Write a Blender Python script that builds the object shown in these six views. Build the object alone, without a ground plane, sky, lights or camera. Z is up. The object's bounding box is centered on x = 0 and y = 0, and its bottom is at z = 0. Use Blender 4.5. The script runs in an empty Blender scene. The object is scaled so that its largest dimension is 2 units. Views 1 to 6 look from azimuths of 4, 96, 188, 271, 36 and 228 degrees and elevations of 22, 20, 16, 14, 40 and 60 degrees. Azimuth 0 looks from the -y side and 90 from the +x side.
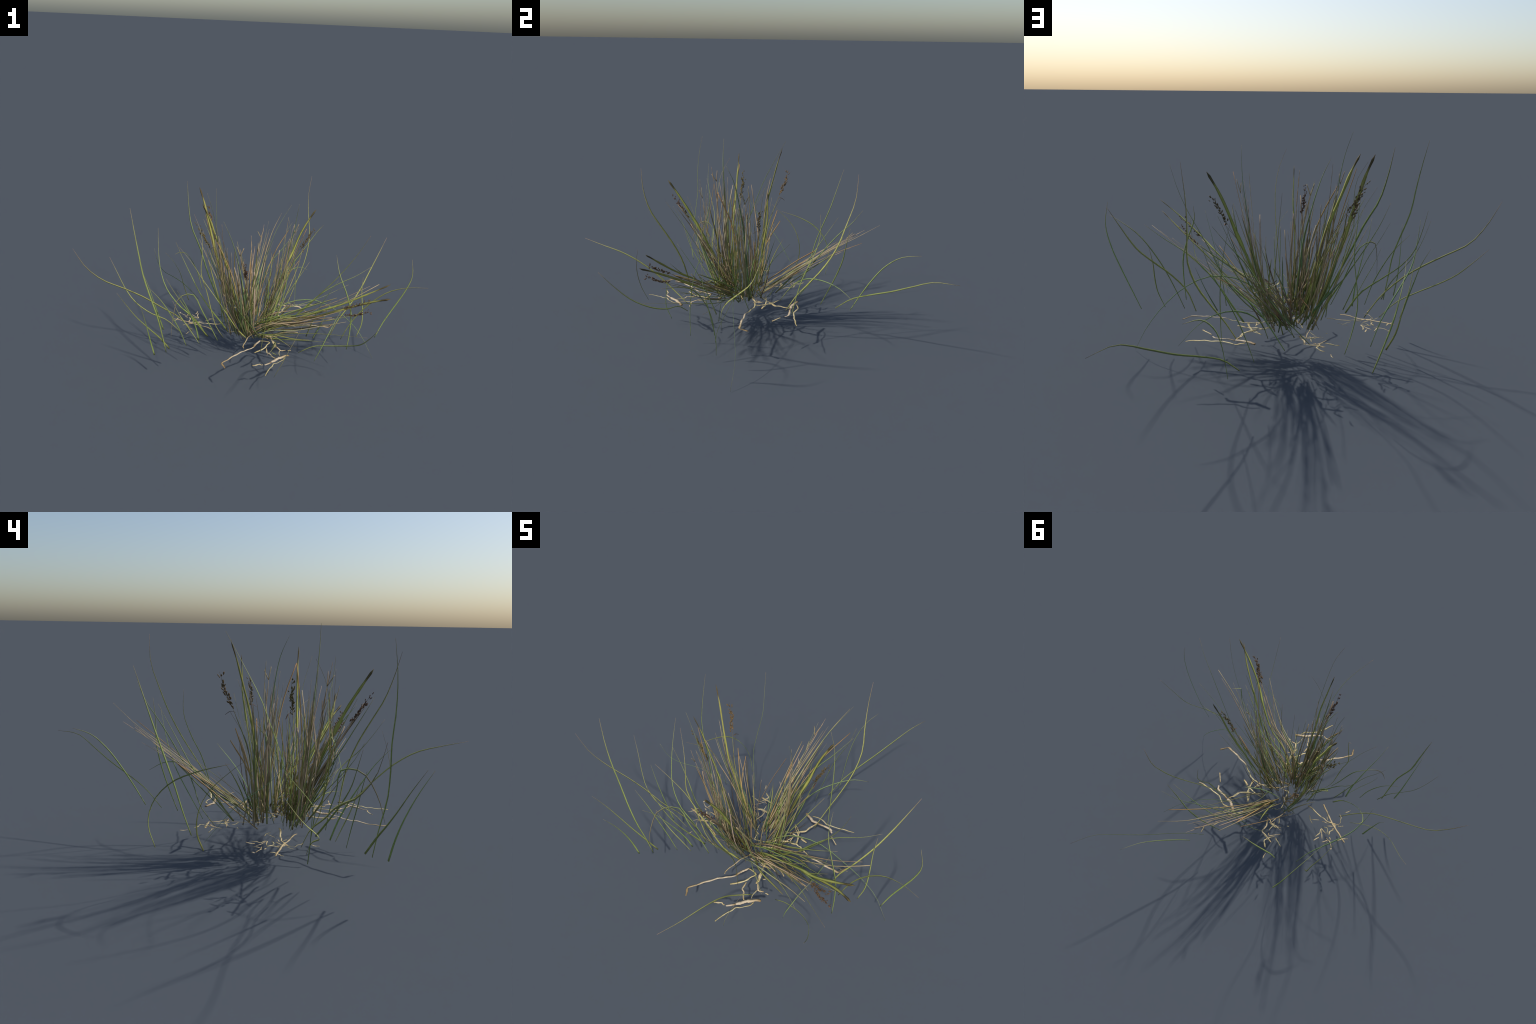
"""A grass tussock: loose arching leaf blades round a tight clump of leaf fans
with seed heads, over a scatter of bleached straw."""
import bpy, math, random
from mathutils import Vector, Matrix, noise

rng = random.Random(7)
GROUND = 0.18          # height at which the blades spring
LITTER = 0.197         # height of the dead straw


# ------------------------------------------------------------------ materials
def ramp(nt, stops, interp='LINEAR'):
    r = nt.nodes.new('ShaderNodeValToRGB')
    r.color_ramp.interpolation = interp
    els = r.color_ramp.elements
    while len(els) < len(stops):
        els.new(0.5)
    for e, (p, c) in zip(els, stops):
        e.position = p
        e.color = (*c, 1)
    return r


def blade_material(name, stops, vary=0.25, hue=0.03, rough=0.62, streak=0.3, translucent=0.06):
    """Colour runs from the foot (object x = 0) to the tip (x = 1), with fine
    lengthwise streaks and a shade of its own for every blade."""
    m = bpy.data.materials.new(name)
    m.use_nodes = True
    nt = m.node_tree
    N, L = nt.nodes, nt.links
    N.clear()
    out = N.new('ShaderNodeOutputMaterial')
    co = N.new('ShaderNodeTexCoord')
    sep = N.new('ShaderNodeSeparateXYZ')
    L.new(co.outputs['Object'], sep.inputs[0])
    wob = N.new('ShaderNodeTexNoise')
    wob.inputs['Scale'].default_value = 6
    wob.inputs['Detail'].default_value = 3
    L.new(co.outputs['Object'], wob.inputs['Vector'])
    add = N.new('ShaderNodeMath'); add.operation = 'MULTIPLY_ADD'
    add.inputs[1].default_value = 0.16
    L.new(wob.outputs['Fac'], add.inputs[0])
    sub = N.new('ShaderNodeMath'); sub.operation = 'SUBTRACT'
    L.new(sep.outputs['X'], sub.inputs[0]); sub.inputs[1].default_value = 0.08
    L.new(sub.outputs[0], add.inputs[2])
    cr = ramp(nt, stops)
    L.new(add.outputs[0], cr.inputs['Fac'])
    # streaks: noise squeezed across, drawn out along the blade
    mp = N.new('ShaderNodeMapping')
    mp.inputs['Scale'].default_value = (5, 420, 420)
    L.new(co.outputs['Object'], mp.inputs['Vector'])
    st = N.new('ShaderNodeTexNoise')
    st.inputs['Scale'].default_value = 1.0
    st.inputs['Detail'].default_value = 2
    L.new(mp.outputs[0], st.inputs['Vector'])
    inf = N.new('ShaderNodeObjectInfo')
    mr = N.new('ShaderNodeMapRange')
    mr.inputs['To Min'].default_value = 1 - vary
    mr.inputs['To Max'].default_value = 1 + vary * 0.8
    L.new(inf.outputs['Random'], mr.inputs['Value'])
    ms = N.new('ShaderNodeMapRange')
    ms.inputs['From Min'].default_value = 0.3
    ms.inputs['From Max'].default_value = 0.7
    ms.inputs['To Min'].default_value = 1 - streak
    ms.inputs['To Max'].default_value = 1 + streak * 0.6
    L.new(st.outputs['Fac'], ms.inputs['Value'])
    mu = N.new('ShaderNodeMath'); mu.operation = 'MULTIPLY'
    L.new(mr.outputs[0], mu.inputs[0]); L.new(ms.outputs[0], mu.inputs[1])
    hs = N.new('ShaderNodeHueSaturation')
    mh = N.new('ShaderNodeMapRange')
    wn = N.new('ShaderNodeTexWhiteNoise'); wn.noise_dimensions = '1D'
    L.new(inf.outputs['Random'], wn.inputs['W'])
    L.new(wn.outputs['Value'], mh.inputs['Value'])
    mh.inputs['To Min'].default_value = 0.5 - hue
    mh.inputs['To Max'].default_value = 0.5 + hue
    L.new(mh.outputs[0], hs.inputs['Hue'])
    L.new(mu.outputs[0], hs.inputs['Value'])
    L.new(cr.outputs['Color'], hs.inputs['Color'])
    bs = N.new('ShaderNodeBsdfPrincipled')
    bs.inputs['Roughness'].default_value = rough
    bs.inputs['Specular IOR Level'].default_value = 0.3
    L.new(hs.outputs['Color'], bs.inputs['Base Color'])
    bp = N.new('ShaderNodeBump')
    bp.inputs['Strength'].default_value = 0.25
    bp.inputs['Distance'].default_value = 0.002
    L.new(st.outputs['Fac'], bp.inputs['Height'])
    L.new(bp.outputs[0], bs.inputs['Normal'])
    if translucent:
        tr = N.new('ShaderNodeBsdfTranslucent')
        L.new(hs.outputs['Color'], tr.inputs['Color'])
        mx = N.new('ShaderNodeMixShader')
        mx.inputs[0].default_value = translucent
        L.new(bs.outputs[0], mx.inputs[1]); L.new(tr.outputs[0], mx.inputs[2])
        L.new(mx.outputs[0], out.inputs[0])
    else:
        L.new(bs.outputs[0], out.inputs[0])
    return m


MAT = {
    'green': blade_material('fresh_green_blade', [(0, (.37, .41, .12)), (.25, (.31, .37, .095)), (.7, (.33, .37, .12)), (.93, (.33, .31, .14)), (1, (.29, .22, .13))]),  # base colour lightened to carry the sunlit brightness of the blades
    'cool': blade_material('cool_green_blade', [(0, (.30, .32, .13)), (.3, (.22, .31, .11)), (.8, (.24, .32, .14)), (1, (.26, .25, .14))]),
    'sage': blade_material('sage_pale_blade', [(0, (.36, .40, .20)), (.35, (.40, .42, .21)), (.6, (.47, .41, .22)), (1, (.43, .35, .18))], hue=.015),
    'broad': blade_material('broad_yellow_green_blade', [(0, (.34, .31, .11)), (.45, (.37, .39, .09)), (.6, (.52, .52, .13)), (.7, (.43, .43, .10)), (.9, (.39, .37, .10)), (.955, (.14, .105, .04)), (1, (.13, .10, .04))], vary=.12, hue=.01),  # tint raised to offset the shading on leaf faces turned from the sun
    'olive': blade_material('olive_brown_blade', [(0, (.26, .20, .08)), (.3, (.31, .29, .095)), (.8, (.29, .26, .09)), (1, (.19, .14, .065))]),
    'brown': blade_material('brown_blade', [(0, (.27, .19, .10)), (.5, (.22, .155, .08)), (1, (.13, .09, .05))]),
    'tan': blade_material('dry_tan_blade', [(0, (.45, .335, .17)), (.5, (.52, .40, .23)), (1, (.47, .35, .20))], hue=.015),
    'mauve': blade_material('mauve_dry_blade', [(0, (.36, .28, .18)), (.5, (.43, .34, .24)), (1, (.46, .36, .25))], hue=.015),
    'orange': blade_material('amber_dry_blade', [(0, (.42, .31, .12)), (.55, (.55, .38, .15)), (1, (.44, .25, .09))], hue=.012),
    'fade': blade_material('greying_fine_blade', [(0, (.25, .28, .11)), (.6, (.25, .25, .12)), (1, (.22, .17, .12))]),
    'straw': blade_material('bleached_straw', [(0, (.52, .39, .17)), (.3, (.65, .53, .29)), (.6, (.70, .57, .32)), (1, (.55, .41, .18))], vary=.18, hue=.012, streak=.4, translucent=0),
    'root': blade_material('bleached_root', [(0, (.30, .20, .085)), (.2, (.46, .34, .18)), (.5, (.64, .52, .35)), (1, (.64, .52, .35))], vary=.06, hue=.006, streak=.45, translucent=0),
    'seed': blade_material('seed_husk', [(0, (.15, .098, .044)), (.6, (.115, .075, .034)), (1, (.20, .125, .057))], vary=.3, translucent=0),
}

# ------------------------------------------------------------------ hierarchy
tussock = bpy.data.objects.new('grass_tussock', None)
tussock.location = (-0.02, -0.13, GROUND)
tussock['label'] = 'wild grass tussock with arching blades, seed heads and straw'
tussock['category'] = 'grass tuft'
bpy.context.collection.objects.link(tussock)
bpy.context.view_layer.update()
INV = tussock.matrix_world.inverted()


def attach(ob, parent=None):
    bpy.context.collection.objects.link(ob)
    ob.parent = parent or tussock
    ob.matrix_parent_inverse = INV if parent is None else Matrix()
    return ob


# ------------------------------------------------------------------ curves
def spline(pts, n):
    """Catmull-Rom through hand-placed points, n + 1 samples evenly spaced."""
    p = [Vector(q) for q in pts]
    if len(p) == 2:
        p = [p[0], (p[0] + p[1]) / 2, p[1]]
    p = [2 * p[0] - p[1]] + p + [2 * p[-1] - p[-2]]
    fine = []
    for i in range(1, len(p) - 2):
        a, b, c, d = p[i - 1:i + 3]
        for k in range(10):
            t = k / 10
            fine.append(.5 * (2 * b + (c - a) * t + (2 * a - 5 * b + 4 * c - d) * t * t + (3 * b - a - 3 * c + d) * t ** 3))
    fine.append(p[-2])
    acc = [0]
    for a, b in zip(fine, fine[1:]):
        acc.append(acc[-1] + (b - a).length)
    out, j = [], 0
    for i in range(n + 1):
        s = acc[-1] * i / n
        while j < len(acc) - 2 and acc[j + 1] < s:
            j += 1
        f = (s - acc[j]) / max(1e-9, acc[j + 1] - acc[j])
        out.append(fine[j].lerp(fine[j + 1], min(1, f)))
    return out


# width profiles, foot -> tip, as fractions of the full width
PROFILE = {
    'mid': [(0, .55), (.2, .8), (.45, 1), (.7, .85), (.9, .45), (1, .12)],
    'foot': [(0, .95), (.12, 1), (.3, .8), (.6, .55), (.85, .33), (1, .1)],
    'even': [(0, .7), (.3, 1), (.7, .95), (.93, .7), (1, .3)],
    'fine': [(0, .5), (.3, .9), (.6, .9), (1, .15)],
    'stub': [(0, .8), (.5, 1), (.9, .95), (1, .6)],
    'broad': [(0, .5), (.3, .6), (.5, .8), (.6, 1.25), (.66, 1.0), (.78, .9), (.86, 1.0), (.9, .75), (.93, .45), (.96, .9), (.98, .65), (1, .12)],
    'bead': [(0, .9), (.3, 1), (.34, .08), (.36, .7), (.44, .9), (.47, .08), (.50, .7), (.58, .8), (.6, .08), (.63, .7), (.70, .9), (.715, .08), (.74, .8), (.84, .9), (.86, .08), (.885, .8), (.94, .9), (.955, .06), (.97, .6), (1, .1)],
    'club': [(0, .6), (.25, 1), (.6, .9), (1, .5)],
}


def profile(name, s):
    pr = PROFILE[name]
    for (a, wa), (b, wb) in zip(pr, pr[1:]):
        if s <= b:
            return wa + (wb - wa) * (s - a) / (b - a)
    return pr[-1][1]


def blade(name, mat, pts, width, shape='mid', across=None, thick=.22, seg=16, ragged=0.0, twist=0.0,
          fold=.25, parent=None, facing=None):
    """One leaf blade: a keeled, lens-thin ribbon swept along the curve.  The
    object's own x axis runs from foot to tip, so its material can grade."""
    c = spline(pts, seg)
    foot, tip = c[0], c[-1]
    chord = tip - foot
    length = max(chord.length, 1e-4)
    x = chord.normalized()
    up = Vector((0, 0, 1))
    y = up.cross(x)
    if y.length < 1e-3:
        y = Vector((0, 1, 0))
    y.normalize()
    z = x.cross(y)
    rot = Matrix((x, y, z)).transposed()
    verts, faces = [], []
    tw0 = rng.uniform(-.25, .25)
    prev = None
    seedv = rng.uniform(0, 99)
    for i, p in enumerate(c):
        t = (c[min(i + 1, seg)] - c[max(i - 1, 0)]).normalized()
        if facing is not None:
            w = facing.cross(t)
            if w.length < .3 and prev is not None:
                w = prev
        elif across is not None:
            w = Vector(across)
        else:
            w = up.cross(t)
            if w.length < .25 and prev is not None:
                w = prev
            elif w.length < 1e-3:
                w = Vector((0, 1, 0))
        w = (w - t * w.dot(t)).normalized()
        if prev is not None and w.dot(prev) < 0:
            w = -w
        prev = w
        w = Matrix.Rotation(tw0 + twist * i / seg, 3, t) @ w
        nrm = t.cross(w)
        s = i / seg
        hw = width * profile(shape, s) / 2
        if ragged:
            hw *= 1 + ragged * noise.noise(Vector((s * 14, seedv, 0)))
        hw = max(hw, .0006)
        th = max(hw * thick, .0006)
        k = nrm * hw * fold
        for q in (p - w * hw + k, p + nrm * th - k * .5, p + w * hw + k, p - nrm * th - k * .5):
            verts.append(rot.transposed() @ (q - foot) / length)
    for i in range(seg):
        a = i * 4
        for j in range(4):
            k = (j + 1) % 4
            faces.append((a + j, a + k, a + 4 + k, a + 4 + j))
    faces.append((3, 2, 1, 0))
    e = seg * 4
    faces.append((e, e + 1, e + 2, e + 3))
    me = bpy.data.meshes.new(name)
    me.from_pydata([tuple(v) for v in verts], [], faces)
    me.polygons.foreach_set('use_smooth', [len(f) == 4 and i < seg * 4 for i, f in enumerate(faces)])
    me.materials.append(MAT[mat])
    ob = bpy.data.objects.new(name, me)
    attach(ob, parent)
    ob.matrix_world = Matrix.Translation(foot) @ rot.to_4x4() @ Matrix.Scale(length, 4)
    return ob


CENTRE = Vector((-.02, -.13, 0))


def leaf(mat, pts, width=.0075, shape='mid', **k):
    """A loose blade.  It stands on edge: its flat sides face round the tussock,
    its width lies in the upright plane that runs out from the centre."""
    mean = sum((Vector(p) for p in pts), Vector()) / len(pts)
    out = mean - CENTRE
    out.z = 0
    flat = Vector((0, 0, 1)).cross(out.normalized())
    if flat.dot(Vector((.5, -.87, 0))) < 0:
        flat = -flat
    flat = (flat + Vector((0, 0, .22))).normalized()
    return blade('leaf_blade', mat, pts, width, shape, facing=flat, fold=.2, thick=.16, **k)


# ------------------------------------------------------------------ loose blades, foot -> tip
leaf('green', [(-0.489, -0.539, 0.192), (-0.504, -0.556, 0.285), (-0.512, -0.585, 0.376), (-0.516, -0.625, 0.464), (-0.518, -0.673, 0.547)], 0.0083, 'foot')
leaf('green', [(0.376, -0.453, 0.181), (0.403, -0.472, 0.266), (0.436, -0.459, 0.350), (0.471, -0.439, 0.433), (0.512, -0.415, 0.512)], 0.0048, 'fine')
leaf('green', [(-0.267, 0.219, 0.192), (-0.294, 0.250, 0.306), (-0.310, 0.279, 0.421), (-0.302, 0.318, 0.534), (-0.290, 0.358, 0.646), (-0.297, 0.392, 0.762), (-0.305, 0.425, 0.877)], 0.0073, 'mid')
leaf('green', [(-0.436, -0.489, 0.184), (-0.454, -0.503, 0.302), (-0.473, -0.522, 0.419), (-0.510, -0.519, 0.533), (-0.546, -0.509, 0.646), (-0.565, -0.512, 0.765), (-0.586, -0.504, 0.883), (-0.609, -0.484, 0.999)], 0.0083, 'mid')
leaf('green', [(-0.340, -0.225, 0.181), (-0.410, -0.253, 0.279), (-0.498, -0.296, 0.355), (-0.600, -0.314, 0.423), (-0.708, -0.334, 0.479), (-0.816, -0.361, 0.533), (-0.895, -0.397, 0.621), (-0.952, -0.412, 0.729)], 0.0083, 'mid')
leaf('green', [(-0.174, -0.336, 0.195), (-0.219, -0.343, 0.294), (-0.260, -0.363, 0.392), (-0.308, -0.371, 0.489), (-0.373, -0.445, 0.498), (-0.392, -0.504, 0.410), (-0.397, -0.537, 0.306)], 0.0068, 'mid')
leaf('green', [(0.192, 0.141, 0.181), (0.234, 0.198, 0.290), (0.276, 0.268, 0.391), (0.309, 0.340, 0.494), (0.321, 0.401, 0.608), (0.304, 0.443, 0.729), (0.295, 0.480, 0.853), (0.307, 0.485, 0.982)], 0.0078, 'mid')
leaf('green', [(-0.341, -0.403, 0.182), (-0.373, -0.415, 0.282), (-0.418, -0.425, 0.377), (-0.473, -0.430, 0.467), (-0.542, -0.432, 0.545)], 0.0059, 'mid')
leaf('green', [(-0.273, -0.368, 0.183), (-0.307, -0.388, 0.255), (-0.343, -0.408, 0.326), (-0.380, -0.422, 0.397), (-0.409, -0.433, 0.472)], 0.0048, 'fine')
leaf('green', [(-0.424, -0.463, 0.193), (-0.467, -0.494, 0.273), (-0.526, -0.518, 0.345), (-0.584, -0.540, 0.419), (-0.625, -0.570, 0.500), (-0.657, -0.609, 0.582)], 0.0083, 'foot')
leaf('green', [(-0.379, 0.346, 0.181), (-0.410, 0.365, 0.288), (-0.445, 0.334, 0.392), (-0.470, 0.260, 0.473), (-0.488, 0.158, 0.520), (-0.499, 0.048, 0.550)], 0.0073, 'mid')
leaf('green', [(0.288, -0.388, 0.189), (0.370, -0.417, 0.254), (0.470, -0.447, 0.283), (0.550, -0.506, 0.325), (0.597, -0.585, 0.382), (0.629, -0.655, 0.459), (0.655, -0.719, 0.543)], 0.0064, 'mid')
leaf('green', [(0.125, 0.413, 0.182), (0.169, 0.497, 0.263), (0.223, 0.594, 0.318), (0.280, 0.693, 0.368), (0.338, 0.787, 0.425), (0.395, 0.883, 0.479), (0.438, 0.999, 0.486)], 0.0078, 'mid')
leaf('green', [(0.735, -0.142, 0.187), (0.776, -0.133, 0.289), (0.823, -0.136, 0.390), (0.868, -0.144, 0.491), (0.897, -0.157, 0.597), (0.882, -0.166, 0.706)], 0.0073, 'mid')
leaf('green', [(0.131, -0.129, 0.185), (0.230, -0.140, 0.262), (0.315, -0.154, 0.353), (0.381, -0.191, 0.453), (0.448, -0.226, 0.553), (0.516, -0.246, 0.657), (0.574, -0.273, 0.765), (0.620, -0.309, 0.877)], 0.0078, 'foot')
leaf('green', [(0.254, 0.178, 0.186), (0.250, 0.202, 0.300), (0.242, 0.234, 0.411), (0.224, 0.281, 0.515), (0.203, 0.313, 0.624), (0.179, 0.307, 0.737)], 0.0059, 'fine')
leaf('green', [(-0.250, -0.268, 0.182), (-0.316, -0.273, 0.286), (-0.410, -0.266, 0.364), (-0.491, -0.221, 0.443), (-0.542, -0.154, 0.532), (-0.566, -0.094, 0.637), (-0.580, -0.035, 0.744)], 0.0088, 'foot')
leaf('green', [(-0.281, -0.344, 0.191), (-0.290, -0.373, 0.280), (-0.307, -0.409, 0.364), (-0.326, -0.451, 0.446), (-0.347, -0.495, 0.525), (-0.358, -0.555, 0.596)], 0.0083, 'foot')
leaf('green', [(-0.237, -0.290, 0.189), (-0.274, -0.333, 0.268), (-0.309, -0.376, 0.349), (-0.350, -0.407, 0.432), (-0.400, -0.419, 0.516), (-0.445, -0.430, 0.602)], 0.0083, 'foot')
leaf('green', [(-0.411, -0.242, 0.181), (-0.485, -0.254, 0.256), (-0.577, -0.272, 0.304), (-0.667, -0.254, 0.356), (-0.739, -0.208, 0.417), (-0.797, -0.160, 0.491), (-0.854, -0.117, 0.570)], 0.0064, 'mid')
leaf('cool', [(0.030, -0.119, 0.185), (0.120, -0.119, 0.292), (0.232, -0.119, 0.371), (0.370, -0.110, 0.385), (0.496, -0.102, 0.328), (0.598, -0.078, 0.236), (0.682, -0.061, 0.125), (0.749, -0.075, 0.003)], 0.0078, 'foot')
leaf('green', [(0.084, 0.329, 0.181), (0.103, 0.371, 0.282), (0.129, 0.409, 0.384), (0.167, 0.437, 0.484), (0.217, 0.448, 0.583), (0.247, 0.464, 0.688)], 0.0064, 'mid')
leaf('green', [(0.623, -0.168, 0.194), (0.650, -0.149, 0.278), (0.648, -0.112, 0.360), (0.639, -0.075, 0.442), (0.641, -0.043, 0.527)], 0.0064, 'mid')
leaf('green', [(-0.510, -0.240, 0.183), (-0.535, -0.245, 0.272), (-0.561, -0.246, 0.360), (-0.588, -0.244, 0.449), (-0.625, -0.229, 0.532)], 0.0083, 'foot')
leaf('green', [(0.532, -0.191, 0.184), (0.575, -0.189, 0.283), (0.628, -0.199, 0.377), (0.693, -0.216, 0.462), (0.769, -0.240, 0.535), (0.860, -0.275, 0.581), (0.953, -0.324, 0.610)], 0.0064, 'mid')
leaf('green', [(0.151, 0.494, 0.187), (0.148, 0.545, 0.280), (0.145, 0.600, 0.370), (0.151, 0.664, 0.455), (0.172, 0.744, 0.519), (0.202, 0.842, 0.543)], 0.0068, 'mid')
leaf('green', [(0.173, -0.418, 0.180), (0.144, -0.507, 0.250), (0.149, -0.589, 0.333), (0.162, -0.678, 0.408), (0.169, -0.779, 0.466), (0.159, -0.891, 0.499), (0.137, -1.002, 0.528)], 0.0073, 'mid')
leaf('green', [(-0.109, -0.218, 0.185), (-0.164, -0.191, 0.305), (-0.219, -0.165, 0.424), (-0.272, -0.136, 0.544), (-0.320, -0.095, 0.662), (-0.378, -0.054, 0.776), (-0.407, 0.006, 0.893), (-0.425, 0.069, 1.010)], 0.0088, 'mid')
leaf('green', [(-0.433, 0.151, 0.193), (-0.468, 0.172, 0.280), (-0.489, 0.161, 0.372), (-0.514, 0.120, 0.454), (-0.528, 0.053, 0.522), (-0.543, -0.019, 0.582)], 0.0078, 'foot')
leaf('green', [(0.207, -0.064, 0.181), (0.272, -0.075, 0.268), (0.337, -0.091, 0.354), (0.412, -0.098, 0.434), (0.498, -0.104, 0.501), (0.592, -0.105, 0.557), (0.679, -0.096, 0.621)], 0.0088, 'foot')
leaf('green', [(0.467, -0.167, 0.183), (0.509, -0.160, 0.291), (0.574, -0.122, 0.380), (0.632, -0.057, 0.457), (0.679, 0.013, 0.536), (0.725, 0.054, 0.635), (0.769, 0.091, 0.736)], 0.0083, 'mid')
leaf('green', [(0.077, -0.414, 0.184), (0.090, -0.429, 0.297), (0.107, -0.454, 0.409), (0.125, -0.498, 0.514), (0.141, -0.555, 0.613), (0.151, -0.612, 0.712), (0.140, -0.647, 0.821), (0.101, -0.665, 0.928)], 0.0083, 'mid')
leaf('green', [(0.560, -0.306, 0.187), (0.568, -0.304, 0.302), (0.564, -0.295, 0.415), (0.530, -0.278, 0.523), (0.485, -0.239, 0.620), (0.464, -0.165, 0.702)], 0.0073, 'mid')
leaf('fade', [(0.167, -0.647, 0.186), (0.199, -0.671, 0.274), (0.234, -0.677, 0.365), (0.273, -0.665, 0.453), (0.309, -0.640, 0.540)], 0.0039, 'fine')
leaf('green', [(-0.129, -0.213, 0.189), (-0.184, -0.236, 0.277), (-0.240, -0.255, 0.364), (-0.295, -0.257, 0.454), (-0.346, -0.237, 0.545), (-0.394, -0.225, 0.639), (-0.434, -0.227, 0.737)], 0.0088, 'foot')
leaf('cool', [(0.330, -0.220, 0.200), (0.360, -0.260, 0.330), (0.400, -0.300, 0.460), (0.470, -0.380, 0.640)], 0.0068, 'foot')
leaf('green', [(-0.148, -0.281, 0.185), (-0.192, -0.310, 0.281), (-0.218, -0.318, 0.389), (-0.242, -0.324, 0.498), (-0.273, -0.330, 0.605), (-0.267, -0.323, 0.716), (-0.278, -0.302, 0.825), (-0.325, -0.257, 0.915)], 0.0054, 'fine')
leaf('green', [(-0.011, -0.275, 0.185), (-0.070, -0.320, 0.276), (-0.130, -0.336, 0.379), (-0.196, -0.338, 0.477), (-0.263, -0.342, 0.575), (-0.314, -0.375, 0.679), (-0.374, -0.410, 0.777)], 0.0078, 'foot')
leaf('cool', [(0.068, 0.097, 0.183), (0.085, 0.161, 0.279), (0.139, 0.237, 0.352), (0.211, 0.325, 0.381), (0.275, 0.422, 0.368), (0.332, 0.510, 0.313)], 0.0068, 'mid')
leaf('cool', [(-0.370, 0.154, 0.204), (-0.403, 0.096, 0.284), (-0.448, 0.043, 0.362), (-0.495, -0.021, 0.430), (-0.536, -0.093, 0.494), (-0.555, -0.154, 0.575), (-0.567, -0.188, 0.673)], 0.0064, 'mid')
leaf('cool', [(-0.120, 0.137, 0.185), (-0.081, 0.204, 0.261), (-0.019, 0.243, 0.345), (0.029, 0.293, 0.432), (0.063, 0.349, 0.521), (0.095, 0.411, 0.608), (0.138, 0.476, 0.687), (0.191, 0.524, 0.772)], 0.0064, 'mid')
leaf('green', [(-0.020, 0.200, 0.180), (0.060, 0.330, 0.390), (0.160, 0.390, 0.520), (0.250, 0.430, 0.645)], 0.0064, 'mid')
leaf('cool', [(0.370, -0.200, 0.180), (0.420, -0.180, 0.290), (0.460, -0.150, 0.410)], 0.0078, 'foot')

# ------------------------------------------------------------------ leaf fans of the clump
def at(c, s):
    f = max(0, min(1, s)) * (len(c) - 1)
    i = min(int(f), len(c) - 2)
    return c[i].lerp(c[i + 1], f - i)


husk = bpy.data.meshes.new('spikelet')
_v, _f = [], []
for i, (xx, rr) in enumerate([(0, .05), (.2, .2), (.5, .26), (.8, .17), (1, .02)]):
    for j in range(6):
        a = j * math.pi / 3
        _v.append((xx, rr * math.cos(a), rr * .7 * math.sin(a)))
for i in range(4):
    for j in range(6):
        _f.append((i * 6 + j, i * 6 + (j + 1) % 6, i * 6 + 6 + (j + 1) % 6, i * 6 + 6 + j))
_f += [tuple(range(5, -1, -1)), tuple(range(24, 30))]
husk.from_pydata(_v, [], _f)
husk.polygons.foreach_set('use_smooth', [True] * len(_f))
husk.materials.append(MAT['seed'])


def seed_head(path, size=.0125, n=44):
    """A panicle: a thin rachis, husks crowded along it, a few loose at the tip."""
    c = spline(path, 30)
    stem = blade('seed_head', 'brown', path, .003, 'fine', thick=.6, seg=14)
    vs, fs = [], []
    for k in range(n):
        loose = k % 6 == 5
        s = rng.uniform(.7, 1) if loose else .02 + .68 * (k / (n - 1)) ** .9
        p = at(c, s)
        t = (at(c, min(1, s + .05)) - at(c, max(0, s - .05))).normalized()
        side = Vector((rng.uniform(-1, 1), rng.uniform(-1, 1), rng.uniform(-.4, .6))).normalized()
        d = (t + side * rng.uniform(.2, .8)).normalized()
        off = side * (rng.uniform(.003, .014) if loose else rng.uniform(.001, .008))
        L = size * rng.uniform(.7, 1.3)
        m = Matrix.Translation(p + off) @ d.to_track_quat('X', 'Z').to_matrix().to_4x4() @ Matrix.Scale(L, 4)
        b = len(vs)
        vs += [tuple(m @ v.co) for v in husk.vertices]
        fs += [tuple(b + i for i in f.vertices) for f in husk.polygons]
    me = bpy.data.meshes.new('spikelet')
    me.from_pydata(vs, [], fs)
    me.polygons.foreach_set('use_smooth', [True] * len(fs))
    me.materials.append(MAT['seed'])
    ob = bpy.data.objects.new('spikelet', me)
    ob['kind'] = 'stuff'
    bpy.context.collection.objects.link(ob)
    bpy.context.view_layer.update()
    ob.parent = stem
    ob.matrix_parent_inverse = stem.matrix_world.inverted()


MIX_A = ['green'] * 6 + ['cool'] * 2 + ['olive'] * 3 + ['brown'] + ['tan'] * 4 + ['mauve'] + ['sage']
MIX_B = ['green'] * 5 + ['cool'] * 2 + ['sage'] * 3 + ['tan'] * 4 + ['mauve'] * 2 + ['orange'] * 2 + ['olive'] * 3


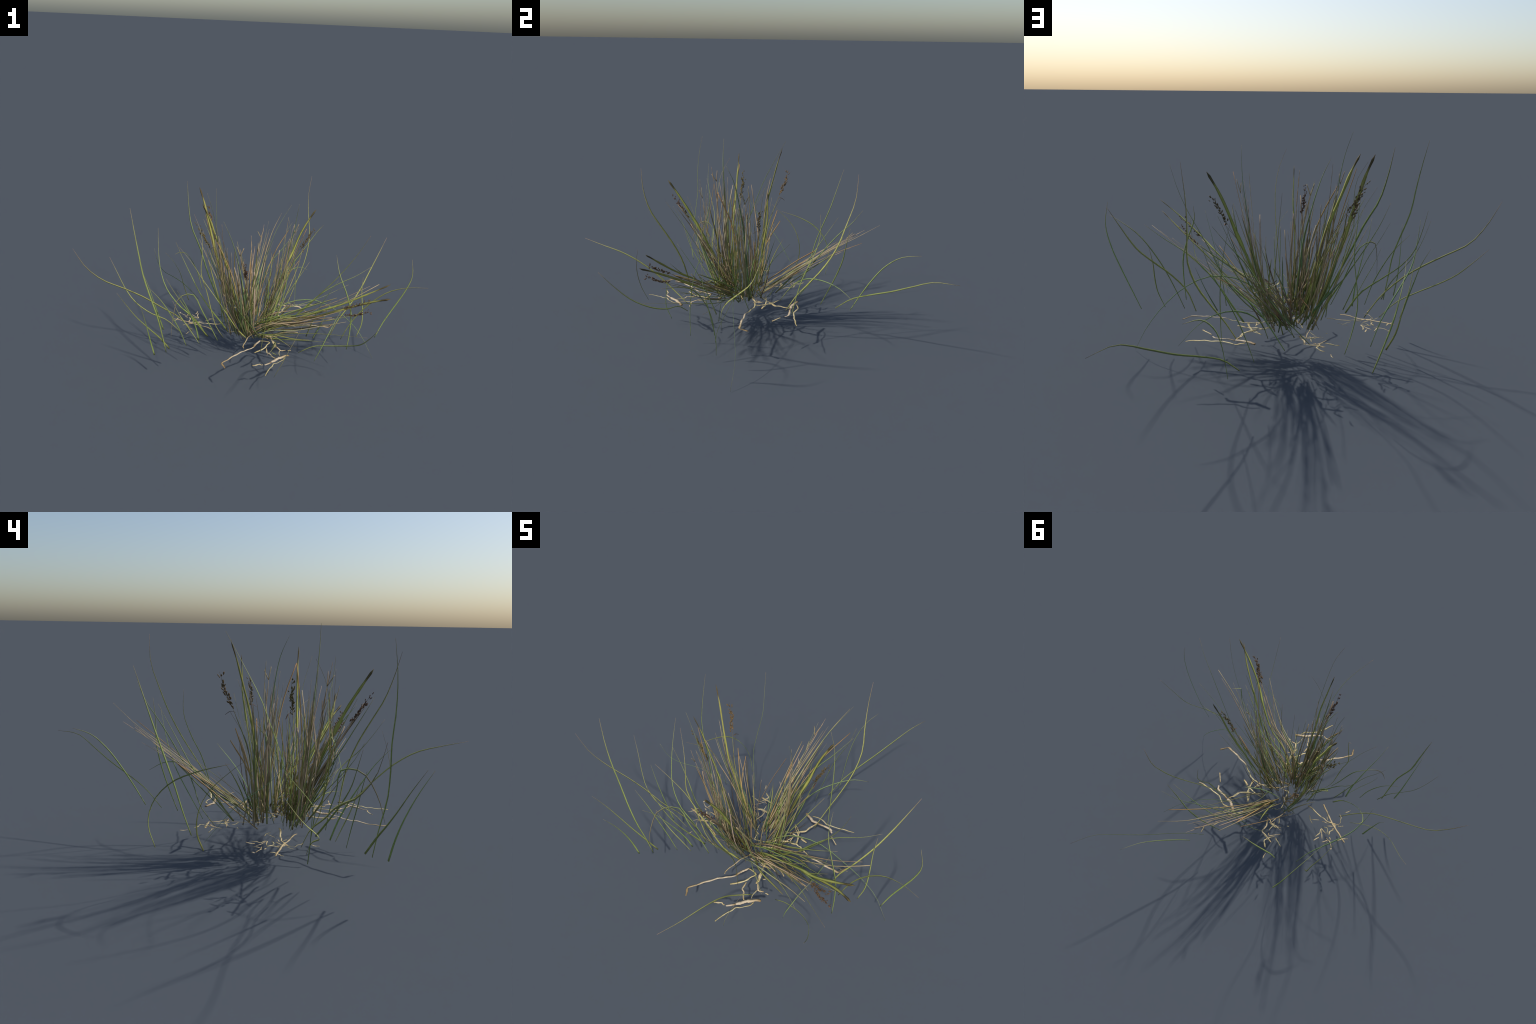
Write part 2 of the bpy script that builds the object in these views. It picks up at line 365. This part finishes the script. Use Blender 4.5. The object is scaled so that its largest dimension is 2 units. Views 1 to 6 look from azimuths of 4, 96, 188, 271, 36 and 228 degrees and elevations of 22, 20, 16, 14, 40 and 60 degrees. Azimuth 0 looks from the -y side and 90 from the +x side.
def fill(c, side, n, mix, spread, reach, foot=.055, droop=0.0, wide=.0072, loose=.038):
    """Companion blades of a fan: feet packed together, tips spread across."""
    for k in range(n):
        u0 = rng.uniform(-1, 1)
        u1 = u0 * .75 + rng.uniform(-.5, .5)
        top = reach[0] + (reach[1] - reach[0]) * rng.random() ** 1.2
        bow = rng.uniform(-.02, .03)
        out = Vector((rng.gauss(0, loose), rng.gauss(0, loose), 0))
        root = Vector((rng.gauss(0, .022), rng.gauss(0, .022), rng.uniform(-.005, .02)))
        sag = rng.uniform(-.1, 1)
        pts = []
        for j in range(5):
            s = j / 4
            v = top * s
            u = foot * u0 * (1 - s) + spread * u1 * (.25 + .75 * s) * s + bow * math.sin(math.pi * s)
            p = at(c, v) + side * u + root * (1 - s) + out * s
            p.z = max(p.z - droop * s * sag, GROUND - .01)
            if j == 0:
                p.z = max(p.z, GROUND - .012)
            pts.append(p)
        m = rng.choice(mix)
        dry = m in ('tan', 'mauve', 'orange')
        sh = rng.choice(['even', 'mid', 'foot', 'stub', 'bead'] if dry else ['mid', 'mid', 'foot', 'even'])
        blade('leaf_blade', m, pts, wide * rng.uniform(.7, 1.45), sh, across=side, seg=24 if sh == 'bead' else 10,
              ragged=.2 if dry or m == 'brown' else 0)


def core(n, centre, radius, lean, height, mix):
    """Short upright blades that fill the heart of the clump."""
    for k in range(n):
        a = rng.uniform(0, 2 * math.pi)
        r = radius * math.sqrt(rng.random())
        foot = Vector((centre[0] + r * math.cos(a), centre[1] + r * math.sin(a), GROUND + rng.uniform(-.01, .015)))
        az = a + rng.gauss(0, .6)
        tilt = math.radians(rng.uniform(*lean))
        h = rng.uniform(*height)
        d = Vector((math.cos(az) * math.sin(tilt), math.sin(az) * math.sin(tilt), math.cos(tilt)))
        bend = Vector((math.cos(az), math.sin(az), -.3)) * rng.uniform(-.02, .05)
        m = rng.choice(mix)
        blade('leaf_blade', m, [foot, foot + d * h * .33 - bend * .2, foot + d * h * .67, foot + d * h + bend],
              rng.uniform(.0045, .0085), rng.choice(['mid', 'foot', 'even']), seg=9)


def fan_a(path, side, n=15, head=None, hook=None, sticks=(), spread=.10, reach=(.3, .8), wide=.0072, droop=0.0, face=None):
    """Fan with a broad dark-tipped leaf, a seed head and a hooked awn.  The fan
    is folded: one half spreads along side, the other along face."""
    side = Vector(side).normalized()
    face = Vector(face).normalized() if face else side
    c = spline(path, 40)
    blade('broad_leaf', 'broad', path, .0145, 'broad', across=face, seg=34, ragged=.25, thick=.3)
    node = at(c, .6)
    blade('leaf_blade', 'green', [node, at(c, .67) - face * .012, at(c, .78) - face * .028], .005, 'foot', across=face, seg=8)
    if head:
        tip = Vector(head)
        a = at(c, .05) + side * .02
        b = at(c, .45) + side * .025
        mid = tip + (b - tip) * .45
        blade('seed_stalk', 'olive', [a, at(c, .25) + side * .02, b, mid], .0042, 'even', seg=10, across=side)
        seed_head([mid, (mid + tip) / 2 + side * .006, tip])
    if hook:
        tip = Vector(hook)
        blade('awn', 'brown', [at(c, .3) + side * .02, at(c, .5) + side * .03, tip], .0022, 'fine', seg=8)
        d = side.cross(Vector((0, 0, 1))).normalized()
        blade('awn', 'seed', [tip + side * .022 - Vector((0, 0, .006)), tip + Vector((0, 0, .004)), tip - side * .02 - Vector((0, 0, .003))], .006, 'mid', seg=8)
    for tip in sticks:
        tip = Vector(tip)
        blade('leaf_blade', 'orange', [at(c, .02) + side * .01, at(c, .3) + side * .02, tip], .006, 'stub', seg=8, across=side)
    fill(c, side, n // 2, MIX_A, spread, reach, wide=wide, droop=droop)
    fill(c, face, n - n // 2, MIX_A, spread, reach, wide=wide, droop=droop)


def fan_b(path, side, n=13, fork=None, amber=None, dashed=None, dusky=None, spread=.11, reach=(.3, .75), pale='sage', wide=.0072):
    """Fan with a pale tapering leaf, an amber blade, a broken one and a forked
    stalk; without a given point each stands at its usual place in the fan."""
    side = Vector(side).normalized()
    c = spline(path, 40)
    top = sum((b - a).length for a, b in zip(c, c[1:]))
    spot = lambda down, u: at(c, 1 - down / top) + side * u
    blade('broad_leaf', pale, path, .0135, 'foot', across=side, seg=24, ragged=.1)
    blade('broad_leaf', 'tan', [at(c, .04) + side * .013, at(c, .4) + side * .014, at(c, .72) + side * .006], .013, 'foot', across=side, seg=20, ragged=.3)
    for k in range(4):
        o = side * rng.uniform(-.025, .02)
        blade('leaf_blade', 'tan' if k % 2 else 'sage', [at(c, .05) + o, at(c, .35) + o * 1.2, at(c, rng.uniform(.6, .85)) + o * 1.4], .0065, 'foot', across=side, seg=12, ragged=.25)
    f = Vector(fork) if fork else spot(.23, -.06)
    b = at(c, .08) - side * .02
    m = (b + f) / 2 - side * .012
    blade('forked_stalk', 'tan', [b, m, f], .0055, 'even', seg=12, ragged=.2, across=side)
    t = (f - m).normalized()
    q = m.lerp(f, .6)
    blade('forked_stalk', 'tan', [f, f + t * .045 - side * .03], .0055, 'stub', seg=4, across=side)
    blade('forked_stalk', 'tan', [f, f + t * .062 + side * .008], .0055, 'stub', seg=4, across=side)
    blade('forked_stalk', 'tan', [q, q + t * .06 - side * .012], .005, 'stub', seg=4, across=side)
    tip = Vector(amber) if amber else spot(.11, .085)
    o = (tip - at(c, .8)) * .4
    blade('leaf_blade', 'orange', [at(c, .03), at(c, .35) + o * .8, at(c, .6) + o * 1.5, tip], .006, 'stub', seg=12, across=side)
    tip = Vector(dashed) if dashed else spot(.10, -.115)
    o = (tip - at(c, .8)) * .4
    blade('leaf_blade', 'tan', [at(c, .05) + o * .2, at(c, .35) + o, at(c, .6) + o * 1.7, tip], .005, 'bead', seg=50, ragged=.3, across=side)
    tip = Vector(dusky) if dusky else spot(.31, -.08)
    blade('leaf_blade', 'mauve', [at(c, .04) - side * .02, at(c, .3) - side * .05, tip], .0085, 'stub', seg=14, ragged=.25, across=side)
    fill(c, side, n, MIX_B, spread, reach, wide=wide)


fan_a([(-0.090, -0.050, 0.180), (-0.212, -0.034, 0.527), (-0.242, -0.028, 0.619), (-0.265, -0.013, 0.712), (-0.292, 0.009, 0.802), (-0.318, 0.031, 0.893), (-0.351, 0.056, 0.980)], (.1, .97, -.18), head=(-.31, .10, .86), hook=(-.254, .062, .70), sticks=[(-.23, .044, .633), (-.198, .066, .578)], face=(.9, -.2, .3))
fan_a([(-0.040, -0.210, 0.180), (-0.128, -0.206, 0.534), (-0.154, -0.203, 0.621), (-0.187, -0.198, 0.705), (-0.220, -0.196, 0.790), (-0.251, -0.193, 0.875), (-0.290, -0.194, 0.956)], (-.83, .46, -.33), head=(-.32, -.17, .83), hook=(-.235, -.164, .69))
fan_a([(0.050, -0.060, 0.180), (0.155, -0.008, 0.455), (0.186, 0.008, 0.544), (0.221, 0.024, 0.632), (0.251, 0.039, 0.722), (0.290, 0.043, 0.809), (0.337, 0.050, 0.892)], (.1, -.97, -.1), head=(.335, .012, .787), hook=(.277, -.009, .657), sticks=[(.259, -.029, .597)], face=(.88, .16, -.42))
fan_a([(0.030, -0.190, 0.190), (0.150, -0.258, 0.319), (0.285, -0.285, 0.360), (0.398, -0.332, 0.435), (0.504, -0.391, 0.512), (0.615, -0.430, 0.594), (0.730, -0.456, 0.673)], (-.1, -.85, -.5), head=(.634, -.485, .583), n=18, spread=.13, reach=(.25, .85), droop=.08, wide=.0065)
fan_a([(0.070, -0.170, 0.180), (0.274, -0.233, 0.303), (0.369, -0.277, 0.365), (0.460, -0.329, 0.428), (0.553, -0.377, 0.490), (0.645, -0.428, 0.552), (0.734, -0.489, 0.607)], (-.1, -.85, -.5), head=(.64, -.493, .525), n=18, spread=.14, reach=(.25, .85), droop=.10, wide=.0065)
fan_a([(-0.020, -0.190, 0.180), (0.002, -0.295, 0.411), (0.010, -0.338, 0.503), (0.020, -0.382, 0.594), (0.033, -0.428, 0.684), (0.038, -0.480, 0.771), (0.044, -0.535, 0.855)], (-.85, -.4, -.3), head=(-.01, -.52, .75), face=(0, .88, .47))
fan_b([(0.000, -0.020, 0.180), (0.004, -0.007, 0.203), (0.007, 0.118, 0.303), (0.022, 0.243, 0.402), (0.043, 0.371, 0.496), (0.072, 0.502, 0.583), (0.123, 0.622, 0.677)], (1, -.1, -.1), amber=(.18, .53, .59), dashed=(.01, .55, .61), n=14)
fan_b([(0.090, -0.080, 0.180), (0.180, -0.089, 0.543), (0.188, -0.095, 0.634), (0.202, -0.106, 0.723), (0.218, -0.119, 0.812), (0.228, -0.138, 0.900), (0.237, -0.174, 0.984)], (.58, -.81, -.08), pale='cool', amber=(.285, -.213, .86), dashed=(.182, -.07, .874), fork=(.222, -.083, .785), dusky=(.141, -.111, .686))
fan_b([(-0.080, -0.220, 0.180), (-0.149, -0.259, 0.521), (-0.165, -0.260, 0.627), (-0.186, -0.265, 0.731), (-0.199, -0.272, 0.837), (-0.219, -0.277, 0.941), (-0.252, -0.277, 1.043)], (-.6, .8, 0), pale='cool', fork=(-.20, -.314, .802), amber=(-.276, -.188, .894), dashed=(-.163, -.336, .894), dusky=(-.118, -.264, .711))
fan_b([(0.000, -0.240, 0.180), (-0.026, -0.373, 0.485), (-0.042, -0.354, 0.573), (-0.064, -0.336, 0.659), (-0.087, -0.334, 0.747), (-0.115, -0.346, 0.833), (-0.152, -0.348, 0.915)], (-.95, .2, -.28), pale='cool', fork=(-.057, -.368, .735))
core(10, (-.03, -.14), .11, (4, 34), (.14, .4), MIX_A + MIX_B)

# blades that stand apart inside the clump: kind, width, outline, tip and a point halfway down
for kind, wide, shape, tip, mid in (
        ('cool', .009, 'even', (.086, -.372, .575), (.081, -.306, .347)),
        ('cool', .008, 'even', (.116, -.350, .528), (.092, -.272, .329)),
        ('green', .008, 'mid', (-.289, -.088, .643), (-.235, -.116, .474)),
        ('green', .008, 'even', (.481, -.276, .490), (.230, -.220, .350)),
        ('brown', .007, 'even', (.348, -.434, .416), (.213, -.289, .306)),
        ('orange', .006, 'stub', (.412, -.424, .449), (.285, -.290, .358)),
        ('tan', .006, 'stub', (.454, -.403, .430), (.300, -.300, .350)),
        ('tan', .006, 'stub', (.159, -.056, .614), (.136, -.041, .529)),
        ('orange', .006, 'stub', (-.092, .297, .450), (-.115, .180, .365)),
        ('green', .005, 'mid', (.085, .441, .535), (.045, .335, .434)),
        ('tan', .006, 'stub', (-.177, -.299, .743), (-.165, -.304, .647)),
        ('olive', .006, 'mid', (0.0, -.180, .668), (.010, -.175, .491)),
        ('mauve', .007, 'stub', (.014, -.089, .622), (-.020, -.081, .426)),
        ('green', .006, 'mid', (.064, -.262, .760), (.078, -.259, .600)),
        ('mauve', .007, 'stub', (-.041, -.284, .657), (-.033, -.250, .480)),
        ('brown', .006, 'mid', (-.030, -.163, .582), (-.012, -.190, .400)),
        ('cool', .0075, 'foot', (.048, .403, .687), (-.003, .245, .410))):
    t, m = Vector(tip), Vector(mid)
    foot = m + (m - t) * ((m.z - GROUND) / max(.05, t.z - m.z)) * .9
    foot.z = GROUND
    foot.x = max(-.14, min(.12, foot.x))
    foot.y = max(-.24, min(.06, foot.y))
    leaf(kind, [foot, foot.lerp(m, .5), m, m.lerp(t, .5), t], wide, shape)


# ------------------------------------------------------------------ dead straw on the ground
def straw(width, *pts):
    """A withered piece lying flat: straight runs with kinks and ragged edges."""
    p2 = [Vector((x, y, 0)) for x, y in pts]
    p3 = []
    for a, b in zip(p2, p2[1:]):
        n = max(2, int((b - a).length / .022))
        side = (b - a).normalized().cross(Vector((0, 0, 1)))
        for k in range(n):
            q = a.lerp(b, k / n)
            if k:
                q += side * rng.gauss(0, .0016)
            p3.append((q.x, q.y, LITTER + rng.uniform(-.003, .003)))
    p3.append((p2[-1].x, p2[-1].y, LITTER))
    thick = width > .017
    blade('root_piece' if thick else 'straw_piece', 'root' if width > .0115 else 'straw', p3, width * .92,
          'stub' if width > .0075 else 'club', thick=.45 if thick else .3, seg=min(40, max(8, 3 * len(p3))), ragged=.5, fold=.1)


straw(0.012, (-0.094, -0.617), (-0.116, -0.577), (-0.074, -0.506), (-0.029, -0.442), (0.038, -0.379))
straw(0.019, (0.038, -0.379), (0.049, -0.337), (0.066, -0.303))
straw(0.011, (0.066, -0.303), (0.123, -0.318), (0.102, -0.375), (0.047, -0.439))
straw(0.009, (0.023, -0.201), (-0.007, -0.285), (-0.024, -0.381), (-0.016, -0.402))
straw(0.021, (0.236, -0.436), (0.179, -0.479), (0.145, -0.522))
straw(0.012, (0.145, -0.522), (0.111, -0.556))
straw(0.009, (0.213, -0.466), (0.208, -0.492), (0.159, -0.539), (0.134, -0.604), (0.122, -0.656))
straw(0.009, (0.102, -0.556), (0.084, -0.553), (0.047, -0.572))
straw(0.009, (0.164, -0.480), (0.135, -0.440), (0.116, -0.428), (0.109, -0.384))
straw(0.011, (0.121, -0.235), (0.129, -0.269), (0.156, -0.365))
straw(0.009, (0.141, -0.290), (0.161, -0.350))
straw(0.009, (0.163, -0.360), (0.190, -0.392), (0.217, -0.386))
straw(0.006, (0.190, -0.392), (0.182, -0.409), (0.189, -0.452))
straw(0.008, (0.228, -0.388), (0.247, -0.388))
straw(0.006, (0.166, -0.322), (0.182, -0.312))
straw(0.007, (0.028, -0.215), (0.124, -0.246), (0.164, -0.246))
straw(0.008, (0.030, -0.240), (0.072, -0.247))
straw(0.008, (-0.000, -0.161), (0.060, -0.132), (0.121, -0.106))
straw(0.008, (0.100, 0.090), (0.162, 0.027), (0.179, -0.034))
straw(0.009, (0.182, 0.018), (0.222, 0.012))
straw(0.009, (0.033, -0.100), (0.085, -0.052), (0.186, -0.029))
straw(0.006, (0.082, -0.253), (0.111, -0.280))
straw(0.006, (0.096, -0.251), (0.151, -0.248))
straw(0.007, (0.139, 0.012), (0.146, -0.048))
straw(0.007, (0.042, -0.051), (0.073, -0.002), (0.138, 0.048))
straw(0.021, (0.106, 0.201), (0.165, 0.170), (0.198, 0.169))
straw(0.014, (0.198, 0.169), (0.284, 0.164), (0.301, 0.146))
straw(0.009, (0.148, 0.198), (0.184, 0.209), (0.243, 0.190), (0.322, 0.197), (0.401, 0.216))
straw(0.009, (0.190, 0.156), (0.174, 0.086), (0.128, 0.041))
straw(0.008, (0.312, 0.124), (0.364, 0.083))
straw(0.013, (0.489, -0.027), (0.464, -0.073), (0.378, -0.074), (0.282, -0.063))
straw(0.009, (0.282, -0.063), (0.212, -0.033), (0.184, -0.030), (0.127, -0.039))
straw(0.007, (0.177, 0.022), (0.222, 0.009))
straw(0.007, (0.095, 0.094), (0.147, 0.054), (0.184, -0.030))
straw(0.006, (0.106, 0.027), (0.163, 0.028))
straw(0.006, (-0.142, 0.089), (-0.110, 0.093), (-0.087, 0.093))
straw(0.006, (-0.185, 0.218), (-0.153, 0.197), (-0.149, 0.166), (-0.169, 0.153))
straw(0.005, (-0.242, 0.152), (-0.185, 0.134))
straw(0.006, (-0.179, 0.175), (-0.113, 0.164))
straw(0.007, (0.007, -0.166), (0.061, -0.138), (0.135, -0.107))
straw(0.011, (-0.227, -0.213), (-0.298, -0.180), (-0.371, -0.151), (-0.422, -0.138), (-0.478, -0.123))
straw(0.009, (-0.171, -0.141), (-0.199, -0.146), (-0.248, -0.144), (-0.317, -0.147), (-0.366, -0.171))
straw(0.006, (-0.220, -0.104), (-0.242, -0.086), (-0.267, -0.078))
straw(0.006, (-0.240, -0.088), (-0.280, -0.122))
straw(0.007, (-0.440, -0.102), (-0.454, -0.131), (-0.475, -0.153))
straw(0.007, (-0.386, -0.033), (-0.403, -0.071))
straw(0.006, (-0.385, -0.070), (-0.416, -0.067), (-0.446, -0.048))
straw(0.012, (-0.449, -0.033), (-0.450, -0.045))
straw(0.008, (-0.347, -0.007), (-0.354, -0.042))
straw(0.007, (-0.337, -0.029), (-0.338, -0.066), (-0.328, -0.092), (-0.367, -0.089))
straw(0.006, (-0.333, -0.083), (-0.375, -0.047))
straw(0.008, (-0.379, -0.137), (-0.373, -0.109), (-0.384, -0.091))
straw(0.006, (-0.338, -0.125), (-0.365, -0.152), (-0.375, -0.181))
straw(0.006, (-0.381, -0.169), (-0.403, -0.193))
straw(0.006, (-0.297, -0.127), (-0.324, -0.140), (-0.337, -0.160))
straw(0.005, (-0.295, -0.170), (-0.317, -0.154))
straw(0.005, (-0.338, -0.232), (-0.360, -0.221), (-0.375, -0.199), (-0.381, -0.169))
straw(0.006, (-0.352, -0.261), (-0.365, -0.295))
straw(0.006, (-0.329, -0.108), (-0.352, -0.117), (-0.374, -0.088))
straw(0.007, (-0.394, -0.087), (-0.411, -0.080))
straw(0.007, (-0.357, -0.166), (-0.375, -0.155), (-0.372, -0.130))
straw(0.01, (-0.068, 0.085), (-0.092, 0.120), (-0.099, 0.162), (-0.144, 0.169), (-0.186, 0.173))
straw(0.007, (-0.057, 0.081), (-0.101, 0.089), (-0.135, 0.083), (-0.173, 0.081))
straw(0.006, (-0.108, 0.074), (-0.119, 0.100), (-0.124, 0.131))
straw(0.007, (-0.106, -0.017), (-0.098, 0.047), (-0.098, 0.099))
straw(0.006, (-0.187, 0.218), (-0.164, 0.206), (-0.149, 0.189), (-0.162, 0.154), (-0.175, 0.134))
straw(0.006, (-0.132, 0.145), (-0.148, 0.153), (-0.188, 0.101))
straw(0.006, (-0.182, 0.134), (-0.211, 0.143), (-0.242, 0.151))
straw(0.005, (-0.109, 0.035), (-0.134, 0.062))
straw(0.006, (-0.225, 0.273), (-0.213, 0.240))
straw(0.006, (-0.104, 0.086), (-0.125, 0.093), (-0.160, 0.068))
straw(0.007, (-0.178, 0.039), (-0.185, 0.030))
straw(0.009, (0.138, -0.005), (0.121, -0.046), (0.081, -0.062), (0.031, -0.109))
straw(0.008, (0.223, 0.011), (0.182, 0.024), (0.129, 0.026), (0.056, 0.014))
straw(0.008, (0.195, 0.163), (0.180, 0.125), (0.173, 0.079), (0.124, 0.037))
straw(0.007, (-0.070, -0.015), (-0.055, -0.057))
straw(0.007, (-0.114, -0.029), (-0.090, -0.066))
straw(0.006, (0.102, -0.089), (0.083, -0.132), (0.015, -0.154))
straw(0.007, (0.011, -0.110), (-0.025, -0.123), (-0.039, -0.075))
straw(0.006, (-0.028, -0.079), (-0.073, -0.056))
straw(0.006, (-0.032, -0.122), (-0.072, -0.117))
straw(0.006, (0.025, -0.103), (0.007, -0.146), (-0.003, -0.164))
straw(0.005, (-0.076, -0.215), (-0.124, -0.236))
